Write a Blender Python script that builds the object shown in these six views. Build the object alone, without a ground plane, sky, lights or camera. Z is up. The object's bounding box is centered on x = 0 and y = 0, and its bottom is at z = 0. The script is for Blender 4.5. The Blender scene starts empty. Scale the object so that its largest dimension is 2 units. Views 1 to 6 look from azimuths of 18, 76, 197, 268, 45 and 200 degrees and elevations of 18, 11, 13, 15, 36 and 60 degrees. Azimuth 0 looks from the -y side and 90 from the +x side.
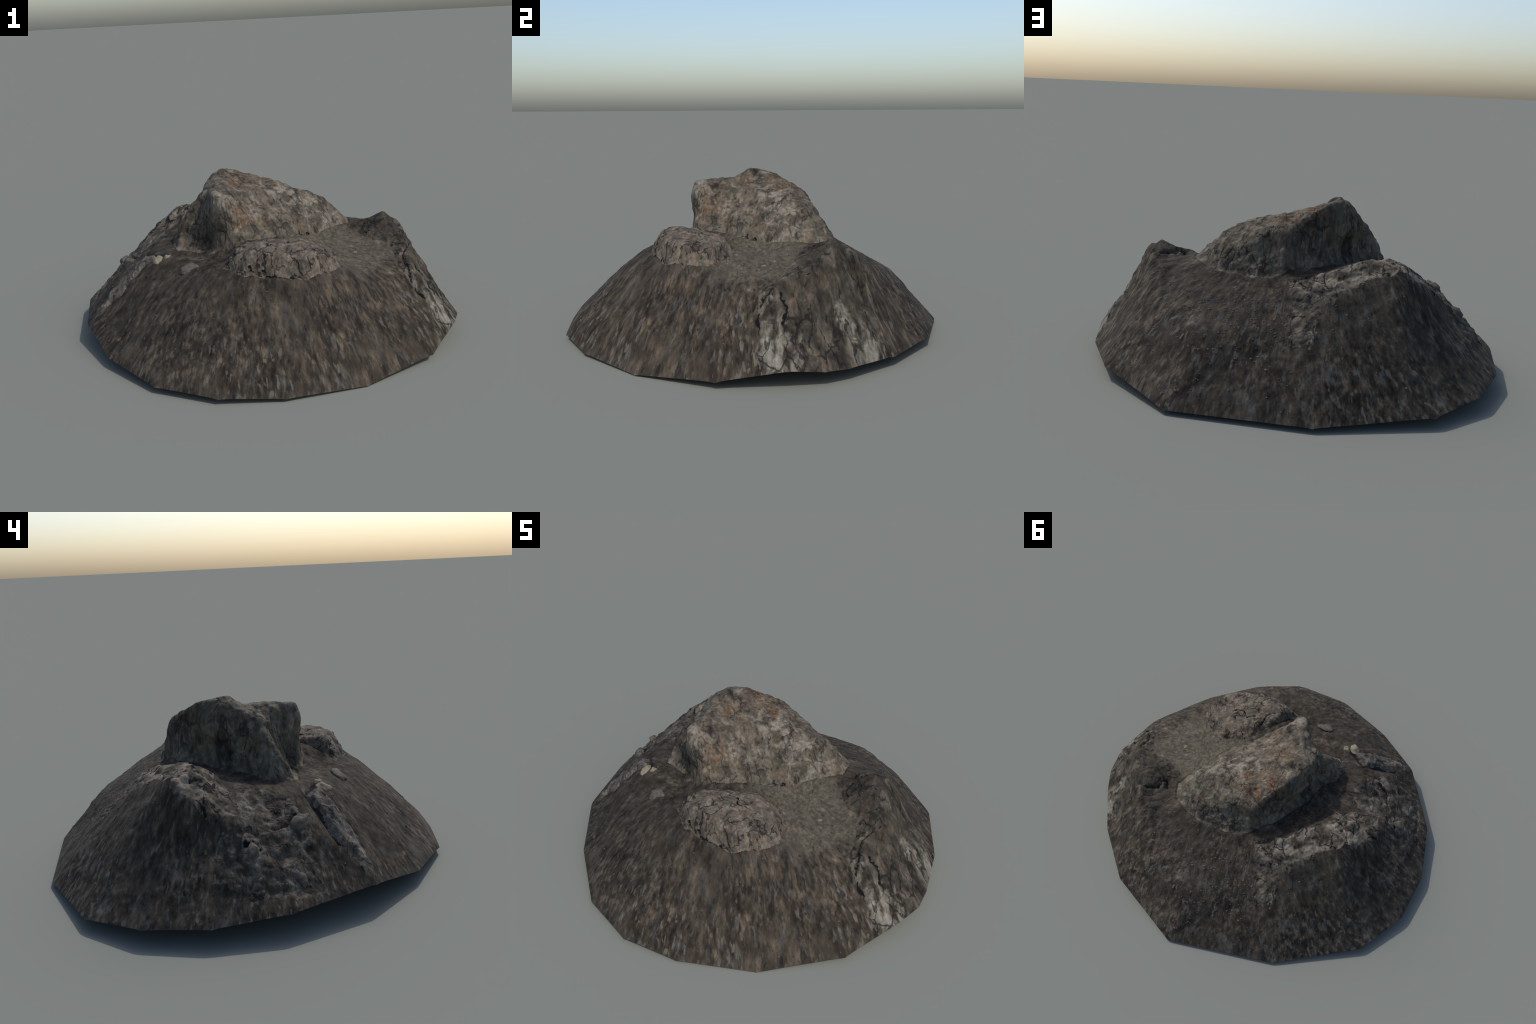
"""A mound of dark earth carrying a big boulder, a flat stone, a rocky ridge and an outcrop."""
import bpy, math
import numpy as np
from mathutils import Vector, noise
from mathutils.geometry import delaunay_2d_cdt

# ------------------------------------------------------------------ landform
# The mound is described by its feature lines: corners, edges and crests that
# are joined by a draped net, which is then rounded and roughened.
RIM = [(0.352, -0.859, .012), (0.079, -0.943, .025), (-0.228, -0.907, .029), (-0.541, -0.731, .057),
       (-0.772, -0.503, .116), (-0.957, -0.150, .101), (-1.0, 0.149, .079), (-0.951, 0.408, .069),
       (-0.789, 0.646, .047), (-0.349, 0.873, .019), (0.244, 0.943, .017), (0.640, 0.712, .053),
       (0.850, 0.449, .046), (0.965, 0.202, .054), (1.0, 0.084, .063), (0.995, -0.068, .078),
       (0.912, -0.354, .030), (0.661, -0.656, 0.0)]
# rise of the steep lowest hand's breadth above each rim corner
SKIRT = [.075, .075, .070, .050, .045, .045, .045, .045, .045, .060, .055, .055, .065, .070, .075, .075, .080, .075]
# height of the flank at 3/4 of the way out to each rim corner
FLANK = [.288, .285, .272, .292, .325, .325, .320, .330, .312, .262, .285, .332,
         None, None, None, None, .315, .295]

SOIL = {
    'front_shoulder': [(-.22, -.50, .388), (-.03, -.56, .400), (.17, -.57, .388), (.36, -.515, .390), (.46, -.43, .392), (.54, -.33, .388)],
    'plateau': [(.52, -.22, .392), (.505, -.05, .400), (.40, -.03, .424), (.45, .10, .440)],
    'plateau_back': [(.29, 0.0, .460)],
    'gully': [(.62, -.14, .375), (.71, -.155, .345)],
    'gully_head': [(.60, .01, .398), (.68, -.02, .392)],
    'nose_foot': [(-.14, -.335, .422)],
    'west_apron': [(-.23, -.42, .420), (-.43, -.355, .420)],
    'west_apron_low': [(-.56, -.22, .400), (-.52, -.06, .443)],
    'west_apron_top': [(-.46, -.155, .446)],
    'west_lumps': [(-.67, -.21, .350), (-.80, -.02, .278)],
    'north_slope_top': [(.10, .45, .422)],
    'north_slope': [(.34, .46, .425), (.12, .51, .388), (-.05, .47, .410)],
    'north_slope_low': [(.34, .62, .320), (.477, .737, .128)],
    'east_wall_foot': [(.755, .28, .288), (.66, .42, .298)],
}
BOULDER_FOOT = [(-.07, -.300, .450), (-.005, -.290, .508), (.06, -.228, .510), (.12, -.16, .500), (.25, -.06, .490), (.33, .09, .478),
                (.42, .22, .485), (.39, .32, .485), (.25, .385, .460), (.08, .40, .440), (-.05, .37, .460),
                (-.15, .27, .480), (-.215, .18, .480), (-.275, .09, .465), (-.315, -.03, .450), (-.385, -.09, .440), (-.42, -.17, .440),
                (-.365, -.235, .440), (-.28, -.225, .438), (-.20, -.215, .430), (-.15, -.266, .432)]
BOULDER = {
    'front_ledge': [(.24, -.03, .522), (.32, .12, .540)],
    'front_face': [(.0, -.10, .628), (.14, -.015, .600)],
    'front_face_low': [(.12, -.125, .560)],
    'top_rim': [(-.162, -.240, .722), (-.112, -.246, .718), (-.075, -.19, .706), (-.06, -.10, .699), (.04, .08, .692), (.18, .15, .664), (.225, .20, .655),
                (.08, .305, .642), (-.06, .335, .670), (-.175, .205, .760), (-.262, .03, .756), (-.288, -.09, .692),
                (-.225, -.13, .715), (-.192, -.205, .722)],
    'nose_top': [(-.155, -.20, .748), (-.098, -.01, .724), (-.05, .19, .728), (.04, .22, .704)],
    'knob': [(-.195, .052, .806), (-.19, .12, .783)],
    'nose_edge': [(-.130, -.258, .620), (-.078, -.278, .552)],
    'knob_foot': [(-.195, -.03, .750)],
    'west_shoulder': [(-.385, -.165, .558), (-.345, -.09, .600)],
    'north_bulge': [(.30, .26, .600), (.19, .335, .560)],
}
STONE_FOOT = [(-.055, -.455, .432), (.08, -.515, .418), (.20, -.515, .408), (.34, -.485, .402), (.44, -.41, .404), (.48, -.30, .405),
              (.42, -.20, .415), (.31, -.14, .448), (.18, -.165, .475), (.04, -.30, .490)]
STONE = {'stone_top': [(.00, -.41, .524), (.09, -.468, .522), (.20, -.485, .512), (.34, -.452, .502), (.425, -.38, .500), (.45, -.295, .494),
                       (.39, -.235, .498), (.27, -.19, .512), (.10, -.28, .526)],
         'stone_crown': [(.14, -.37, .544), (.26, -.33, .534)]}
RIDGE = {
    'ridge_crest': [(-.14, .405, .470), (-.27, .350, .508), (-.39, .265, .550), (-.50, .20, .566), (-.575, .155, .515), (-.69, .125, .412)],
    'ridge_arm': [(-.275, .455, .440), (-.22, .56, .345), (-.21, .65, .270)],
    'ridge_toe': [(-.15, .455, .445)],
    'ridge_gully': [(-.40, .16, .512), (-.43, .09, .488), (-.44, -.02, .453)],
    'ridge_south': [(-.53, .10, .467)],
    'ridge_north_drop': [(-.40, .40, .475), (-.575, .295, .530), (-.68, .21, .442)],
}
OUTCROP = {
    'outcrop_crest': [(.475, .20, .494), (.60, .255, .540), (.69, .215, .498), (.74, .10, .452), (.757, -.02, .406), (.78, -.115, .338)],
    'outcrop_rib': [(.85, -.13, .245), (.917, -.125, .153)],
    'outcrop_face': [(.60, .13, .467)],
    'outcrop_back': [(.45, .365, .460), (.50, .31, .480), (.61, .345, .475)],
    'outcrop_east': [(.82, .17, .258), (.84, .30, .192)],
}


def rim_skirt():
    """The lowest hand's breadth, where the slope turns down steeply."""
    return [(x * .945, y * .945, z + h) for (x, y, z), h in zip(RIM, SKIRT)]


def net_points():
    pts, edges = [], []

    def line(points, closed=False):
        start = len(pts)
        pts.extend(points)
        edges.extend((i, i + 1) for i in range(start, len(pts) - 1))
        if closed:
            edges.append((len(pts) - 1, start))

    line([(x * 1.14, y * 1.14, z - .19) for x, y, z in RIM], True)
    line(RIM, True)
    pts.extend(rim_skirt())
    pts.extend((x * .75, y * .75, h) for (x, y, z), h in zip(RIM, FLANK) if h is not None)
    line(BOULDER_FOOT, True)
    line(STONE_FOOT, True)
    for group in (SOIL, BOULDER, STONE, RIDGE, OUTCROP):
        for name, points in group.items():
            line(points, name in ('top_rim', 'stone_top'))
    return np.array(pts, float), edges


GRID_STEP = .006
HALF = 1.10


def draped_heights():
    pts, edges = net_points()
    vs, es, fs, ov, oe, of = delaunay_2d_cdt([Vector(p[:2]) for p in pts], edges, [], 0, 1e-5)
    z = []
    for v, o in zip(vs, ov):
        if o:
            z.append(pts[o[0], 2])
        else:
            print('crossing feature lines near', v)
            z.append(pts[np.argmin(((pts[:, :2] - np.array(v)) ** 2).sum(1)), 2])
    z = np.array(z)
    vs = np.array([tuple(v) for v in vs])
    axis = np.arange(-HALF, HALF + GRID_STEP / 2, GRID_STEP)
    X, Y = np.meshgrid(axis, axis, indexing='ij')
    H = np.full(X.shape, -.2)
    for f in fs:
        tri = vs[list(f)]
        tz = z[list(f)]
        lo = np.floor((tri.min(0) + HALF) / GRID_STEP).astype(int)
        hi = np.ceil((tri.max(0) + HALF) / GRID_STEP).astype(int) + 1
        sl = (slice(max(lo[0], 0), hi[0]), slice(max(lo[1], 0), hi[1]))
        (ax, ay), (bx, by), (cx, cy) = tri
        den = (by - cy) * (ax - cx) + (cx - bx) * (ay - cy)
        if abs(den) < 1e-12:
            continue
        wa = ((by - cy) * (X[sl] - cx) + (cx - bx) * (Y[sl] - cy)) / den
        wb = ((cy - ay) * (X[sl] - cx) + (ax - cx) * (Y[sl] - cy)) / den
        wc = 1 - wa - wb
        inside = (wa > -1e-6) & (wb > -1e-6) & (wc > -1e-6)
        H[sl][inside] = (wa * tz[0] + wb * tz[1] + wc * tz[2])[inside]
    return H


def blurred(H, sigma):
    n = int(math.ceil(3 * sigma / GRID_STEP))
    k = np.exp(-.5 * (np.arange(-n, n + 1) * GRID_STEP / sigma) ** 2)
    k /= k.sum()
    for ax in (0, 1):
        P = np.pad(H, [(n, n) if a == ax else (0, 0) for a in (0, 1)], mode='edge')
        H = sum(k[i] * np.take(P, np.arange(i, i + H.shape[ax]), axis=ax) for i in range(2 * n + 1))
    return H


def sampled(H, x, y):
    fx, fy = (x + HALF) / GRID_STEP, (y + HALF) / GRID_STEP
    i, j = np.floor(fx).astype(int), np.floor(fy).astype(int)
    u, v = fx - i, fy - j
    return (H[i, j] * (1 - u) * (1 - v) + H[i + 1, j] * u * (1 - v) + H[i, j + 1] * (1 - u) * v + H[i + 1, j + 1] * u * v)


def signed_distance(poly, x, y):
    """Positive inside the closed outline."""
    p = np.array(poly)[:, :2]
    d = np.full(x.shape, 9.0)
    inside = np.zeros(x.shape, bool)
    for (ax, ay), (bx, by) in zip(p, np.roll(p, -1, 0)):
        t = np.clip(((x - ax) * (bx - ax) + (y - ay) * (by - ay)) / ((bx - ax) ** 2 + (by - ay) ** 2), 0, 1)
        d = np.minimum(d, np.hypot(x - ax - t * (bx - ax), y - ay - t * (by - ay)))
        hit = (ay > y) != (by > y)
        inside ^= hit & (x < (bx - ax) * (y - ay) / (by - ay + 1e-12) + ax)
    return np.where(inside, d, -d)


# outlines of the rocky regions on the ground plan
RIDGE_AREA = [(-.10, .41), (-.22, .35), (-.36, .25), (-.46, .13), (-.55, .07), (-.68, .02), (-.72, .12), (-.64, .25),
              (-.52, .33), (-.38, .40), (-.29, .50), (-.26, .66), (-.18, .67), (-.16, .55), (-.12, .47)]
OUTCROP_AREA = [(.43, .17), (.53, .09), (.64, .06), (.70, -.03), (.72, -.10), (.80, -.17), (.90, -.19), (1.1, -.16), (1.1, .40),
                (.80, .40), (.66, .38), (.56, .35), (.46, .29)]
SLAB_AREA = [(-.45, -.315), (-.52, -.27), (-.61, -.32), (-.70, -.39), (-.745, -.46), (-.70, -.50), (-.60, -.44), (-.51, -.38)]
RUBBLE_AREA = [(-.50, .03), (-.60, .04), (-.70, .01), (-.74, .12), (-.86, .12), (-.92, .0), (-.92, -.18), (-.86, -.30), (-.76, -.27), (-.68, -.26),
               (-.57, -.22), (-.50, -.10)]
CENTRE = np.array((-.03, .03))
TURNS, STEPS = 1080, 320
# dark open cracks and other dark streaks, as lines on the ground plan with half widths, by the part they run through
CRACKS = {
    'rock_outcrop': [([(.755, .085), (.742, .03), (.730, -.02), (.745, -.06), (.768, -.085), (.785, -.13), (.82, -.155), (.87, -.160)], .008),
                     ([(.80, -.05), (.84, -.03), (.87, -.06)], .006),
                     ([(.47, .270), (.485, .235), (.515, .245), (.515, .285), (.57, .305), (.63, .300)], .010),
                     ([(.53, .125), (.500, .150), (.515, .185)], .005)],
    'boulder': [([(.225, -.068), (.27, -.030), (.31, .03)], .004)],
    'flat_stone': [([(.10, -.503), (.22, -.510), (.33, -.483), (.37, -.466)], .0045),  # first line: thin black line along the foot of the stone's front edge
                   ([(.16, -.30), (.21, -.285), (.24, -.32), (.30, -.30)], .004), ([(.06, -.36), (.10, -.33), (.11, -.27)], .004)],
    'rock_ridge': [([(-.17, .385), (-.14, .395), (-.12, .405)], .012), ([(-.60, .14), (-.66, .165), (-.70, .16)], .006)],
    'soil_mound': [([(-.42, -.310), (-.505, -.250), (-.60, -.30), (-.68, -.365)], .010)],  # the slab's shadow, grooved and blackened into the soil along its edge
    'rubble': [([(-.78, -.05), (-.765, -.02), (-.775, .02)], .007), ([(-.62, -.20), (-.68, -.16), (-.70, -.10)], .007)],
}


def line_distance(points, x, y):
    d = np.full(x.shape, 9.0)
    for (ax, ay), (bx, by) in zip(points, points[1:]):
        t = np.clip(((x - ax) * (bx - ax) + (y - ay) * (by - ay)) / ((bx - ax) ** 2 + (by - ay) ** 2), 0, 1)
        d = np.minimum(d, np.hypot(x - ax - t * (bx - ax), y - ay - t * (by - ay)))
    return d


def each_point(fn, *arrays):
    return np.array([fn(Vector(p)) for p in zip(*(a.ravel().tolist() for a in arrays))]).reshape(arrays[0].shape)


def grid_normals(P):
    du = np.roll(P, -1, 1) - np.roll(P, 1, 1)
    dv = np.gradient(P, axis=0)
    n = np.cross(dv, du)
    n /= np.linalg.norm(n, axis=-1, keepdims=True) + 1e-12
    n[n[..., 2] < 0] *= -1
    return n


def step(t):
    t = np.clip(t, 0, 1)
    return t * t * (3 - 2 * t)


def landform():
    H0 = draped_heights()
    soft, crisp = blurred(H0, .022), blurred(H0, .010)
    # rays from the centre out to the polygonal rim
    rim = np.array(RIM)[:, :2]
    ang = np.linspace(0, 2 * math.pi, TURNS, endpoint=False)
    d = np.stack([np.cos(ang), np.sin(ang)], 1)
    reach = np.full(TURNS, 9.0)
    for a, b in zip(rim, np.roll(rim, -1, 0)):
        e = b - a
        den = d[:, 0] * e[1] - d[:, 1] * e[0]
        w = a - CENTRE
        with np.errstate(divide='ignore', invalid='ignore'):
            t = (w[0] * e[1] - w[1] * e[0]) / den
            s = (w[0] * d[:, 1] - w[1] * d[:, 0]) / den
        ok = (t > 0) & (s > -1e-6) & (s < 1 + 1e-6)
        reach[ok] = np.minimum(reach[ok], t[ok])
    s = np.linspace(0, 1, STEPS + 1)[1:] ** .9
    edge = d * reach[:, None]
    for c in rim:                       # the nearest ray takes each rim corner
        edge[np.argmin(((edge + CENTRE - c) ** 2).sum(1))] = c - CENTRE
    X = CENTRE[0] + s[:, None] * edge[None, :, 0]
    Y = CENTRE[1] + s[:, None] * edge[None, :, 1]
    rock = np.zeros(X.shape)
    areas = {}
    zero = np.zeros(X.shape)
    wob = each_point(lambda p: noise.noise(p * 14) * .014 + noise.noise(p * 40) * .006, X, Y, zero + .2)
    for name, outline in (('boulder', BOULDER_FOOT), ('flat_stone', STONE_FOOT), ('rock_ridge', RIDGE_AREA),
                          ('rock_outcrop', OUTCROP_AREA), ('stone_slab', SLAB_AREA), ('rubble', RUBBLE_AREA)):
        sd = signed_distance(outline, X, Y) + (.5 * wob + .018 * np.exp(-((X + .23) / .13) ** 2) if name == 'boulder' else .5 * wob if name == 'flat_stone' else 1.9 * wob if name in ('rock_ridge', 'rubble') else wob)
        areas[name] = sd
        rock = np.maximum(rock, np.clip(sd / .03 + .5, 0, 1))
    Z = sampled(soft, X, Y) * (1 - rock) + sampled(crisp, X, Y) * rock
    Z = Z + .018 * step(areas['stone_slab'] / .02)
    # a crease where the loose stones meet the soil
    for name, depth in (('boulder', .006), ('flat_stone', .008)):
        Z = Z - depth * np.exp(-(areas[name] / .008) ** 2)
    P = np.stack([X, Y, Z], -1)
    N = grid_normals(P)
    fine = each_point(lambda p: noise.fractal(p * 26, 1.0, 2.0, 4), X, Y, Z)
    lumps = each_point(lambda p: noise.fractal(p * 11 + Vector((5, 1, 2)), 1.0, 2.0, 3), X, Y, Z)
    pits = each_point(lambda p: noise.voronoi(p * 24)[0][0], X, Y, Z)
    fade = step((1 - s) / .06)[:, None]
    amount = (1 - rock) * (.0022 * fine + .003 * lumps) + rock * (.0045 * fine + .006 * lumps + .010 * (.35 - pits) * (1 + .25 * step(areas['rubble'] / .04) + .6 * step(areas['rock_ridge'] / .03)))
    P = P + N * (amount * fade)[..., None]
    for points, half in (c for group in CRACKS.values() for c in group):
        P[..., 2] -= 1.3 * half * np.exp(-(line_distance(points, X, Y) / half) ** 2)
    # overhangs: the nose leans out to the south, the west wall to the west
    z = P[..., 2]
    lean = .035 * step((z - .53) / .14) * np.exp(-((P[..., 0] + .14) / .10) ** 2 - ((P[..., 1] + .25) / .09) ** 2)
    P[..., 1] -= lean
    lean = .042 * step((z - .55) / .12) * np.exp(-((P[..., 0] + .27) / .12) ** 2 - ((P[..., 1] - .11) / .15) ** 2)
    P[..., 0] -= lean * .9
    P[..., 1] += lean * .4
    return P[..., 0], P[..., 1], P[..., 2], rock, areas


# ------------------------------------------------------------------ materials
class Graph:
    """Short hand for building a node material on the shared object coordinates."""

    def __init__(self, name):
        self.mat = bpy.data.materials.new(name)
        self.mat.use_nodes = True
        self.t = self.mat.node_tree
        self.bsdf = self.t.nodes['Principled BSDF']
        self.pos = self.t.nodes.new('ShaderNodeTexCoord').outputs['Object']

    def put(self, socket, value):
        if isinstance(value, bpy.types.NodeSocket):
            self.t.links.new(value, socket)
        elif hasattr(socket.default_value, '__len__') and not hasattr(value, '__len__'):
            socket.default_value = (value,) * len(socket.default_value)
        elif hasattr(value, '__len__') and len(value) == 3 and len(socket.default_value) == 4:
            socket.default_value = (*value, 1)
        else:
            socket.default_value = value

    def math(self, op, a, b=0.0, clamp=False):
        n = self.t.nodes.new('ShaderNodeMath')
        n.operation = op
        n.use_clamp = clamp
        self.put(n.inputs[0], a)
        self.put(n.inputs[1], b)
        return n.outputs[0]

    def vmath(self, op, a, b=None):
        n = self.t.nodes.new('ShaderNodeVectorMath')
        n.operation = op
        self.put(n.inputs[0], a)
        if b is not None:
            self.put(n.inputs['Scale'] if op == 'SCALE' else n.inputs[1], b)
        return n.outputs['Value'] if op == 'LENGTH' else n.outputs['Vector']

    def noise(self, vec, scale, detail=3.0, rough=.55, distortion=0.0, colour=False):
        n = self.t.nodes.new('ShaderNodeTexNoise')
        self.put(n.inputs['Vector'], vec)
        for k, v in (('Scale', scale), ('Detail', detail), ('Roughness', rough), ('Distortion', distortion)):
            n.inputs[k].default_value = v
        return n.outputs['Color' if colour else 'Fac']

    def cells(self, vec, scale, feature='F1', randomness=1.0):
        n = self.t.nodes.new('ShaderNodeTexVoronoi')
        n.feature = feature
        self.put(n.inputs['Vector'], vec)
        n.inputs['Scale'].default_value = scale
        n.inputs['Randomness'].default_value = randomness
        return n.outputs['Distance']

    def remap(self, v, lo, hi, a=0.0, b=1.0):
        n = self.t.nodes.new('ShaderNodeMapRange')
        n.interpolation_type = 'SMOOTHSTEP'
        self.put(n.inputs[0], v)
        for i, x in enumerate((lo, hi, a, b)):
            n.inputs[i + 1].default_value = x
        return n.outputs[0]

    def ramp(self, v, *stops):
        n = self.t.nodes.new('ShaderNodeValToRGB')
        self.put(n.inputs[0], v)
        e = n.color_ramp.elements
        while len(e) < len(stops):
            e.new(.5)
        for el, (p, c) in zip(e, stops):
            el.position = p
            el.color = (*c, 1)
        return n.outputs[0]

    def mix(self, fac, a, b, mode='MIX'):
        n = self.t.nodes.new('ShaderNodeMix')
        n.data_type = 'RGBA'
        n.blend_type = mode
        self.put(n.inputs[0], fac)
        self.put(n.inputs[6], a)
        self.put(n.inputs[7], b)
        return n.outputs[2]

    def patch(self, centre, radii, ragged, soft=.25):
        """A ragged-edged blob at a place on the object: 1 inside, 0 outside."""
        d = self.vmath('LENGTH', self.vmath('DIVIDE', self.vmath('SUBTRACT', self.pos, centre), radii))
        d = self.math('ADD', d, self.math('MULTIPLY', self.math('SUBTRACT', ragged, .5), 1.6))
        return self.remap(d, 1 + soft, 1 - soft)

    def cracks(self, lines):
        """Mask of jagged open lines on the ground plan."""
        jag = self.vmath('SCALE', self.vmath('SUBTRACT', self.noise(self.pos, 45, 2, .5, 0, True), (.5, .5, .5)), .022)
        p = self.vmath('MULTIPLY', self.vmath('ADD', self.pos, jag), (1, 1, 0))
        wander = self.noise(self.pos, 18, 3, .6)
        out = 0.0
        for points, half in lines:
            d = 9.0
            for (ax, ay), (bx, by) in zip(points, points[1:]):
                ex, ey = bx - ax, by - ay
                pa = self.vmath('SUBTRACT', p, (ax, ay, 0))
                n = self.t.nodes.new('ShaderNodeVectorMath')
                n.operation = 'DOT_PRODUCT'
                self.put(n.inputs[0], pa)
                n.inputs[1].default_value = (ex, ey, 0)
                h = self.math('DIVIDE', n.outputs['Value'], ex * ex + ey * ey, True)
                near = self.vmath('SCALE', (ex, ey, 0), h)
                d = self.math('MINIMUM', d, self.vmath('LENGTH', self.vmath('SUBTRACT', pa, near)))
            d = self.math('ADD', d, self.math('MULTIPLY', self.math('SUBTRACT', wander, .48), half * 5.0))
            out = self.math('MAXIMUM', out, self.remap(d, half * 1.0, half * .2))
        return out

    def union(self, *masks):
        out = masks[0]
        for m in masks[1:]:
            out = self.math('MAXIMUM', out, m)
        return out

    def downslope(self):
        """Ground-plan coordinates drawn together outwards, so that grains run down the slope."""
        n = self.t.nodes.new('ShaderNodeSeparateXYZ')
        self.put(n.inputs[0], self.pos)
        x, y = n.outputs[0], n.outputs[1]
        c = self.t.nodes.new('ShaderNodeCombineXYZ')
        self.put(c.inputs[0], x)
        self.put(c.inputs[1], y)
        r = self.vmath('LENGTH', c.outputs[0])
        f = self.math('ADD', self.math('MINIMUM', r, .45), self.math('MULTIPLY', self.math('MAXIMUM', self.math('SUBTRACT', r, .45), 0.0), STRETCH))
        return self.vmath('SCALE', c.outputs[0], self.math('DIVIDE', f, self.math('MAXIMUM', r, .001))), r

    def finish(self, colour, height, bump=.4, distance=.01, rough=.92):
        self.put(self.bsdf.inputs['Base Color'], colour)
        self.bsdf.inputs['Roughness'].default_value = rough
        self.bsdf.inputs['Specular IOR Level'].default_value = .18
        n = self.t.nodes.new('ShaderNodeBump')
        n.inputs['Strength'].default_value = bump
        n.inputs['Distance'].default_value = distance
        self.put(n.inputs['Height'], height)
        self.put(self.bsdf.inputs['Normal'], n.outputs[0])
        return self.mat


STRETCH = .5


def soil_material():
    g = Graph('dark_soil')
    flow, r = g.downslope()
    broad = g.noise(flow, 5, 3)
    mid = g.noise(flow, 20, 4, .6)
    grain = g.noise(flow, 58, 3, .6)
    grit = g.noise(g.vmath('ADD', flow, (3.1, 1.7, 0)), 62, 2, .5)
    tint = g.noise(g.vmath('ADD', flow, (7.3, 4.1, 0)), 30, 3, .6)
    blotch = g.noise(g.vmath('ADD', flow, (1.3, 8.8, 0)), 10, 4, .65, .5)
    col = g.ramp(broad, (.30, (.027, .0215, .0158)), (.52, (.036, .0292, .0218)), (.72, (.048, .0395, .0298)))
    col = g.mix(g.remap(tint, .52, .68, 0, .8), col, (.047, .0370, .0275))         # warm earth
    col = g.mix(g.remap(tint, .48, .34, 0, .8), col, (.043, .0415, .0375))         # grey grit
    col = g.mix(g.remap(blotch, .56, .72, 0, .7), col, (.072, .066, .057))         # weathered grey clods
    col = g.mix(g.remap(blotch, .44, .30, 0, .6), col, (.017, .0145, .012))
    sand = g.union(g.patch((.46, -.06, .42), (.26, .22, .3), broad), g.patch((.24, -.04, .45), (.16, .12, .3), broad))
    sandy = g.ramp(g.noise(g.pos, 75, 4, .65), (.30, (.052, .0445, .0335)), (.52, (.072, .063, .0465)), (.72, (.100, .088, .066)))
    col = g.mix(sand, col, sandy)
    shade = g.ramp(mid, (.30, (.42, .42, .42)), (.50, (1, 1, 1)), (.72, (1.9, 1.86, 1.8)))
    col = g.mix(g.math('SUBTRACT', 1.0, g.math('MULTIPLY', sand, .6)), col, g.mix(1.0, col, shade, 'MULTIPLY'))
    fine = g.ramp(grain, (.32, (.38, .38, .38)), (.50, (1, 1, 1)), (.68, (2.1, 2.05, 1.95)))
    coarse = g.math('MULTIPLY', g.remap(g.noise(g.vmath('ADD', flow, (5.5, 2.2, 0)), 6.5, 3, .6), .36, .60, .35, 1.0), g.remap(r, .50, .78, .6, 1.0))
    col = g.mix(coarse, col, g.mix(1.0, col, fine, 'MULTIPLY'))
    # scattered pale grit, thicker on the lower slope and on the gravelly north side
    gravel = g.union(g.remap(r, .62, .95, .45, 1.0), g.patch((.15, .62, .3), (.36, .22, .4), broad))
    pale = g.math('MULTIPLY', g.remap(grit, .55, .68), g.math('MULTIPLY', gravel, coarse))
    col = g.mix(g.math('MULTIPLY', pale, .8), col, g.ramp(tint, (.38, (.110, .108, .100)), (.5, (.125, .110, .088)), (.66, (.150, .120, .086))))
    col = g.mix(g.remap(grit, .40, .29, 0, .75), col, (.010, .009, .009))
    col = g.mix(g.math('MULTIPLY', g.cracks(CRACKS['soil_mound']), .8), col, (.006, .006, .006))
    height = g.math('ADD', grain, g.math('MULTIPLY', mid, .8))
    return g.finish(col, height, .45, .010)


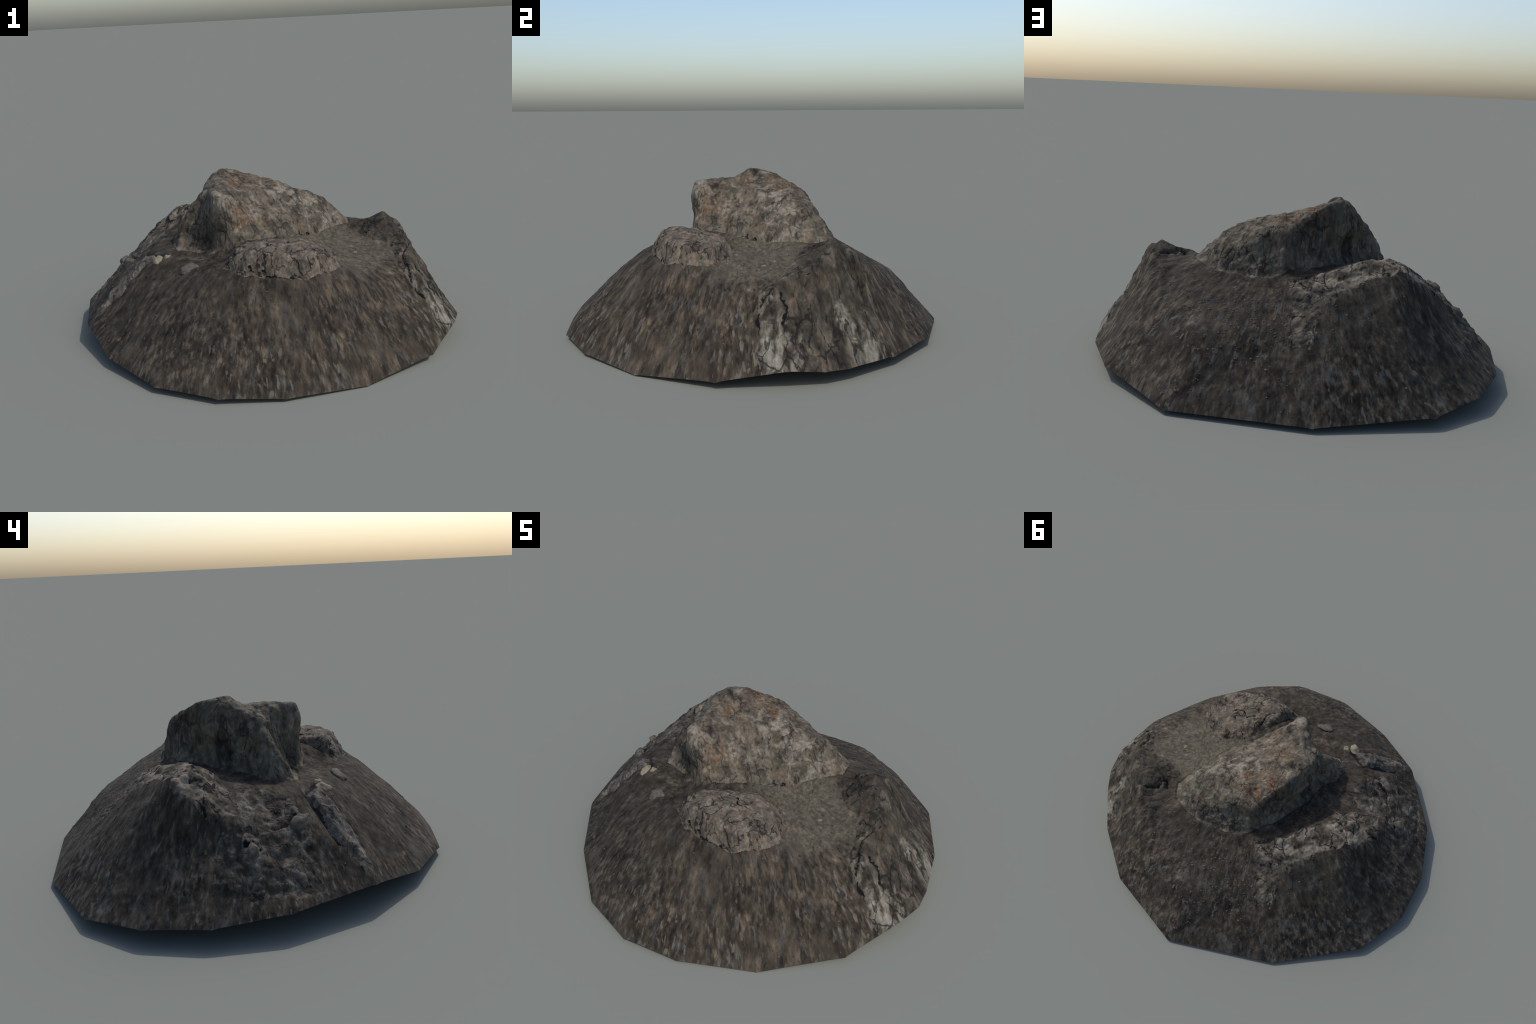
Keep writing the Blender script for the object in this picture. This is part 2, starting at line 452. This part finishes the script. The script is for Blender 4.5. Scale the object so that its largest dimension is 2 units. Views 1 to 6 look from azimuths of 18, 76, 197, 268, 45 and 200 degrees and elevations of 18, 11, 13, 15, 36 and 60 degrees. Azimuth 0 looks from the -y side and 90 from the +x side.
def rock_material(name, dark, middle, light, scale=1.0, rust=(), pale=(), pale_colour=(.16, .145, .12), cracks=.6, vertical=.55, lines=()):
    g = Graph(name)
    v = g.vmath('MULTIPLY', g.pos, (1, 1, vertical))
    broad = g.noise(v, 9 * scale, 4, .6)
    mid = g.noise(g.vmath('ADD', v, (2, 5, 1)), 19 * scale, 5, .62, .5)
    grain = g.noise(v, 70 * scale, 3, .6)
    tint = g.noise(g.vmath('ADD', v, (9, 3, 4)), 18 * scale, 3, .6)
    col = g.ramp(mid, (.28, dark), (.50, middle), (.73, light))
    col = g.mix(g.remap(tint, .52, .68, 0, .6), col, g.mix(1.0, col, (1.0, .86, .72), 'MULTIPLY'))
    col = g.mix(g.remap(tint, .46, .34, 0, .8), col, g.mix(1.0, col, (.84, .95, .96), 'MULTIPLY'))
    col = g.mix(g.remap(broad, .47, .32, 0, .8), col, g.mix(1.0, col, (.36, .36, .38), 'MULTIPLY'))
    for centre, radii in pale:
        m = g.math('MULTIPLY', g.patch(centre, radii, broad, .5), g.remap(mid, .40, .66))
        col = g.mix(g.math('MULTIPLY', m, .8), col, pale_colour)
    fine = g.ramp(grain, (.30, (.55, .55, .55)), (.50, (1, 1, 1)), (.72, (1.6, 1.55, 1.5)))
    col = g.mix(.7, col, g.mix(1.0, col, fine, 'MULTIPLY'))
    for centre, radii in rust:
        m = g.math('MULTIPLY', g.patch(centre, radii, broad, .5), g.remap(g.noise(v, 40, 3), .46, .62))
        col = g.mix(g.math('MULTIPLY', m, .75), col, g.ramp(grain, (.35, (.075, .040, .020)), (.65, (.19, .110, .058))))
    bent = g.vmath('ADD', v, g.vmath('SCALE', g.vmath('SUBTRACT', g.noise(v, 14, 3, .6, 0, True), (.5, .5, .5)), .09))
    seam = g.cells(bent, 15 * scale, 'DISTANCE_TO_EDGE')
    broken = g.remap(broad, .56, .42)
    open_seam = g.math('MULTIPLY', g.remap(seam, .07, .015), broken)
    pit = g.remap(g.noise(g.vmath('ADD', v, (4, 4, 8)), 38 * scale, 2, .5), .38, .28)
    col = g.mix(g.math('MULTIPLY', g.union(open_seam, pit), cracks), col, (.008, .008, .009))
    if lines:
        col = g.mix(g.cracks(lines), col, (.004, .004, .004))
    height = g.math('SUBTRACT', g.math('ADD', g.math('MULTIPLY', mid, 1.2), g.math('MULTIPLY', grain, .5)), g.math('MULTIPLY', open_seam, .7))
    return g.finish(col, height, .5, .012)


def plain_material(name, dark, light, scale=60):
    g = Graph(name)
    n = g.noise(g.pos, scale, 3, .6)
    return g.finish(g.ramp(n, (.3, dark), (.7, light)), n, .3, .006)


def materials():
    return {
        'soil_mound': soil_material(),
        'boulder': rock_material('boulder_rock', (.034, .029, .023), (.090, .077, .058), (.185, .160, .125),
                                 rust=[((-.04, .19, .72), (.12, .09, .10)), ((-.10, 0, .74), (.08, .05, .08)), ((-.03, -.19, .60), (.04, .07, .08))],
                                 pale=[((.07, .12, .69), (.12, .08, .08)), ((.26, .10, .55), (.10, .10, .10)), ((-.13, -.25, .72), (.06, .06, .06)),
                                       ((.02, -.12, .65), (.08, .10, .06))],
                                 pale_colour=(.20, .18, .15), lines=CRACKS['boulder']),
        'flat_stone': rock_material('flat_stone_rock', (.042, .035, .028), (.108, .090, .070), (.190, .161, .128), 1.15, cracks=.85,
                                    lines=CRACKS['flat_stone']),
        'rock_ridge': rock_material('ridge_rock', (.022, .019, .016), (.075, .064, .049), (.195, .166, .128), .85, cracks=.9,
                                    pale=[((-.47, .22, .55), (.18, .13, .14)), ((-.28, .37, .48), (.12, .07, .10))], pale_colour=(.20, .172, .135), vertical=.35,
                                    lines=CRACKS['rock_ridge']),
        'rock_outcrop': rock_material('outcrop_rock', (.018, .0155, .013), (.050, .042, .032), (.120, .102, .080), .9, cracks=.8,
                                      pale=[((.85, -.11, .25), (.10, .05, .14)), ((.95, -.08, .12), (.10, .10, .10)),
                                            ((.90, .34, .12), (.10, .10, .12)), ((.82, .22, .28), (.05, .05, .12))],
                                      pale_colour=(.21, .20, .165), vertical=.28, lines=CRACKS['rock_outcrop']),
        'stone_slab': rock_material('slab_rock', (.036, .032, .028), (.096, .085, .072), (.200, .180, .155), 1.1, vertical=.3),
        'rubble': rock_material('rubble_rock', (.016, .014, .012), (.046, .040, .032), (.155, .134, .106), 1.0, vertical=.35,
                                pale=[((-.69, -.20, .34), (.10, .05, .08)), ((-.80, -.02, .28), (.06, .05, .07)), ((-.60, .0, .40), (.06, .05, .06))],
                                pale_colour=(.17, .15, .12), lines=CRACKS['rubble']),
        'underside': plain_material('under_soil', (.020, .016, .013), (.035, .028, .022), 30),
        'pale_stone': plain_material('pale_stone', (.15, .13, .09), (.24, .21, .15)),
        'grey_stone': plain_material('grey_stone', (.045, .039, .032), (.13, .113, .093), 45),
        'gravel': plain_material('gravel_stone', (.045, .040, .033), (.110, .096, .078), 35),
    }


# ------------------------------------------------------------------ building
def mesh_object(name, verts, faces, normals, mat, parent):
    me = bpy.data.meshes.new(name)
    me.from_pydata(verts, [], faces)
    me.polygons.foreach_set('use_smooth', [True] * len(me.polygons))
    if normals is not None:
        me.normals_split_custom_set_from_vertices(normals)
    me.materials.append(mat)
    ob = bpy.data.objects.new(name, me)
    bpy.context.scene.collection.objects.link(ob)
    ob.parent = parent
    return ob


def pebble_shape(rng, rings=7, sides=10):
    """A knobbly rounded stone of unit radius."""
    off = Vector(rng.uniform(-50, 50, 3).tolist())
    verts, faces = [], []
    for i in range(rings + 1):
        a = math.pi * i / rings
        for j in range(sides):
            b = 2 * math.pi * j / sides
            p = Vector((math.sin(a) * math.cos(b), math.sin(a) * math.sin(b), math.cos(a)))
            verts.append(p * (1 + .55 * noise.noise(p * 1.1 + off) + .2 * noise.noise(p * 2.7 + off)))
    for i in range(rings):
        for j in range(sides):
            k = (j + 1) % sides
            faces.append((i * sides + j, (i + 1) * sides + j, (i + 1) * sides + k, i * sides + k))
    return np.array([tuple(v) for v in verts]), faces


# stones large enough to pick up: place, length, width, height, heading, look
STONES = [((-.43, -.345), .036, .025, .018, 2.4, 'pale_stone'), ((-.385, -.325), .020, .014, .012, .5, 'pale_stone'),
          ((-.665, -.215), .062, .026, .022, .6, 'grey_stone'), ((-.795, -.015), .046, .036, .026, 1.1, 'grey_stone'),
          ((-.235, -.435), .055, .034, .014, .8, 'grey_stone'), ((-.225, .625), .034, .022, .018, 1.0, 'grey_stone'),
          ((.505, -.05), .012, .009, .006, .2, 'pale_stone'), ((.253, -.062), .030, .016, .014, .7, 'grey_stone'),
          ((-.84, -.20), .040, .026, .018, 1.8, 'grey_stone')]


def build():
    X, Y, Z, rock, areas = landform()
    Z -= Z.min()
    nS, nT = X.shape
    verts = np.stack([X, Y, Z], -1).reshape(-1, 3)
    verts = np.vstack([verts, [[X[0].mean(), Y[0].mean(), Z[0].mean()]]])
    c = len(verts) - 1
    i, j = np.meshgrid(np.arange(nS - 1), np.arange(nT), indexing='ij')
    k = (j + 1) % nT
    quads = np.stack([i * nT + j, (i + 1) * nT + j, (i + 1) * nT + k, i * nT + k], -1).reshape(-1, 4)
    fan = [(c, a, (a + 1) % nT) for a in range(nT)]
    names = list(areas)
    stack = np.stack([areas[n] for n in names], -1)
    label = np.where(stack.max(-1) > 0, stack.argmax(-1), -1).ravel()
    qlabel = label[quads[:, 0]]

    me = bpy.data.meshes.new('whole')
    me.from_pydata(verts.tolist(), [], quads.tolist() + fan)
    nor = np.zeros(len(verts) * 3)
    me.vertex_normals.foreach_get('vector', nor)
    nor = nor.reshape(-1, 3)
    bpy.data.meshes.remove(me)

    root = bpy.data.objects.new('rock_mound', None)
    bpy.context.scene.collection.objects.link(root)
    root['label'] = 'dark brown earth mound topped by a craggy boulder'
    root['category'] = 'rock mound'
    mats = materials()
    for li, name in [(-1, 'soil_mound')] + list(enumerate(names)):
        fs = quads[qlabel == li].tolist()
        if name == 'boulder':
            fs += fan
        used = np.unique(np.concatenate([np.array(f) for f in fs]))
        remap = np.full(len(verts), -1)
        remap[used] = np.arange(len(used))
        mesh_object(name, verts[used].tolist(), [tuple(remap[list(f)].tolist()) for f in fs], nor[used].tolist(), mats[name], root)

    # the hollow underside: the same landform, coarser and a little lower
    u, w = slice(11, None, 12), slice(None, None, 6)
    uz = np.minimum(np.maximum(Z[u, w] - .04, .001), .36)
    uz[-1] = Z[-1, w] - .0005
    ux, uy = X[u, w] * .985, Y[u, w] * .985
    ux[-1], uy[-1] = X[-1, w], Y[-1, w]
    m, n = ux.shape
    uv = np.stack([ux, uy, uz], -1).reshape(-1, 3).tolist() + [[float(CENTRE[0]), float(CENTRE[1]), float(uz[0].mean())]]
    uf = [(a * n + b, a * n + (b + 1) % n, (a + 1) * n + (b + 1) % n, (a + 1) * n + b) for a in range(m - 1) for b in range(n)]
    uf += [(m * n, (b + 1) % n, b) for b in range(n)]
    mesh_object('underside', uv, uf, None, mats['underside'], root)

    flatP = verts[:-1]

    def ground(x, y):
        q = np.argmin((flatP[:, 0] - x) ** 2 + (flatP[:, 1] - y) ** 2)
        return flatP[q], nor[q]

    rng = np.random.default_rng(7)
    for (x, y), a, b, h, turn, look in STONES:
        sv, sf = pebble_shape(rng, 12, 18)
        p, nrm = ground(x, y)
        rot = Vector(nrm.tolist()).to_track_quat('Z', 'Y').to_matrix()
        ct, st = math.cos(turn), math.sin(turn)
        pts = []
        for q in sv:
            lx, ly, lz = q[0] * a, q[1] * b, q[2] * h
            pts.append(tuple(rot @ Vector((lx * ct - ly * st, lx * st + ly * ct, lz - h * .3)) + Vector(p.tolist())))
        mesh_object('stone', pts, sf, None, mats[look], root)

    # loose gravel, thickest on the north slope
    shapes = [pebble_shape(rng, 4, 6) for _ in range(12)]
    gv, gf = [], []
    while len(gv) < 600 * 30:
        if rng.random() < .75:
            x, y = rng.normal((.12, .62), (.22, .13))
        else:
            a, rr = rng.uniform(0, 2 * math.pi), rng.uniform(.45, .93)
            x, y = rr * math.cos(a), rr * math.sin(a)
        if signed_distance(RIM, np.array([x]), np.array([y]))[0] < .02:
            continue
        p, nrm = ground(x, y)
        sv, sf = shapes[rng.integers(len(shapes))]
        size = rng.uniform(.0025, .0055) * (1.5 if rng.random() < .12 else 1)
        base = len(gv)
        gv += (sv * size * np.array((1.3, 1, .7)) + p - nrm * size * .35).tolist()
        gf += [tuple(v + base for v in f) for f in sf]
    ob = mesh_object('gravel', gv, gf, None, mats['gravel'], root)
    ob['kind'] = 'stuff'


build()
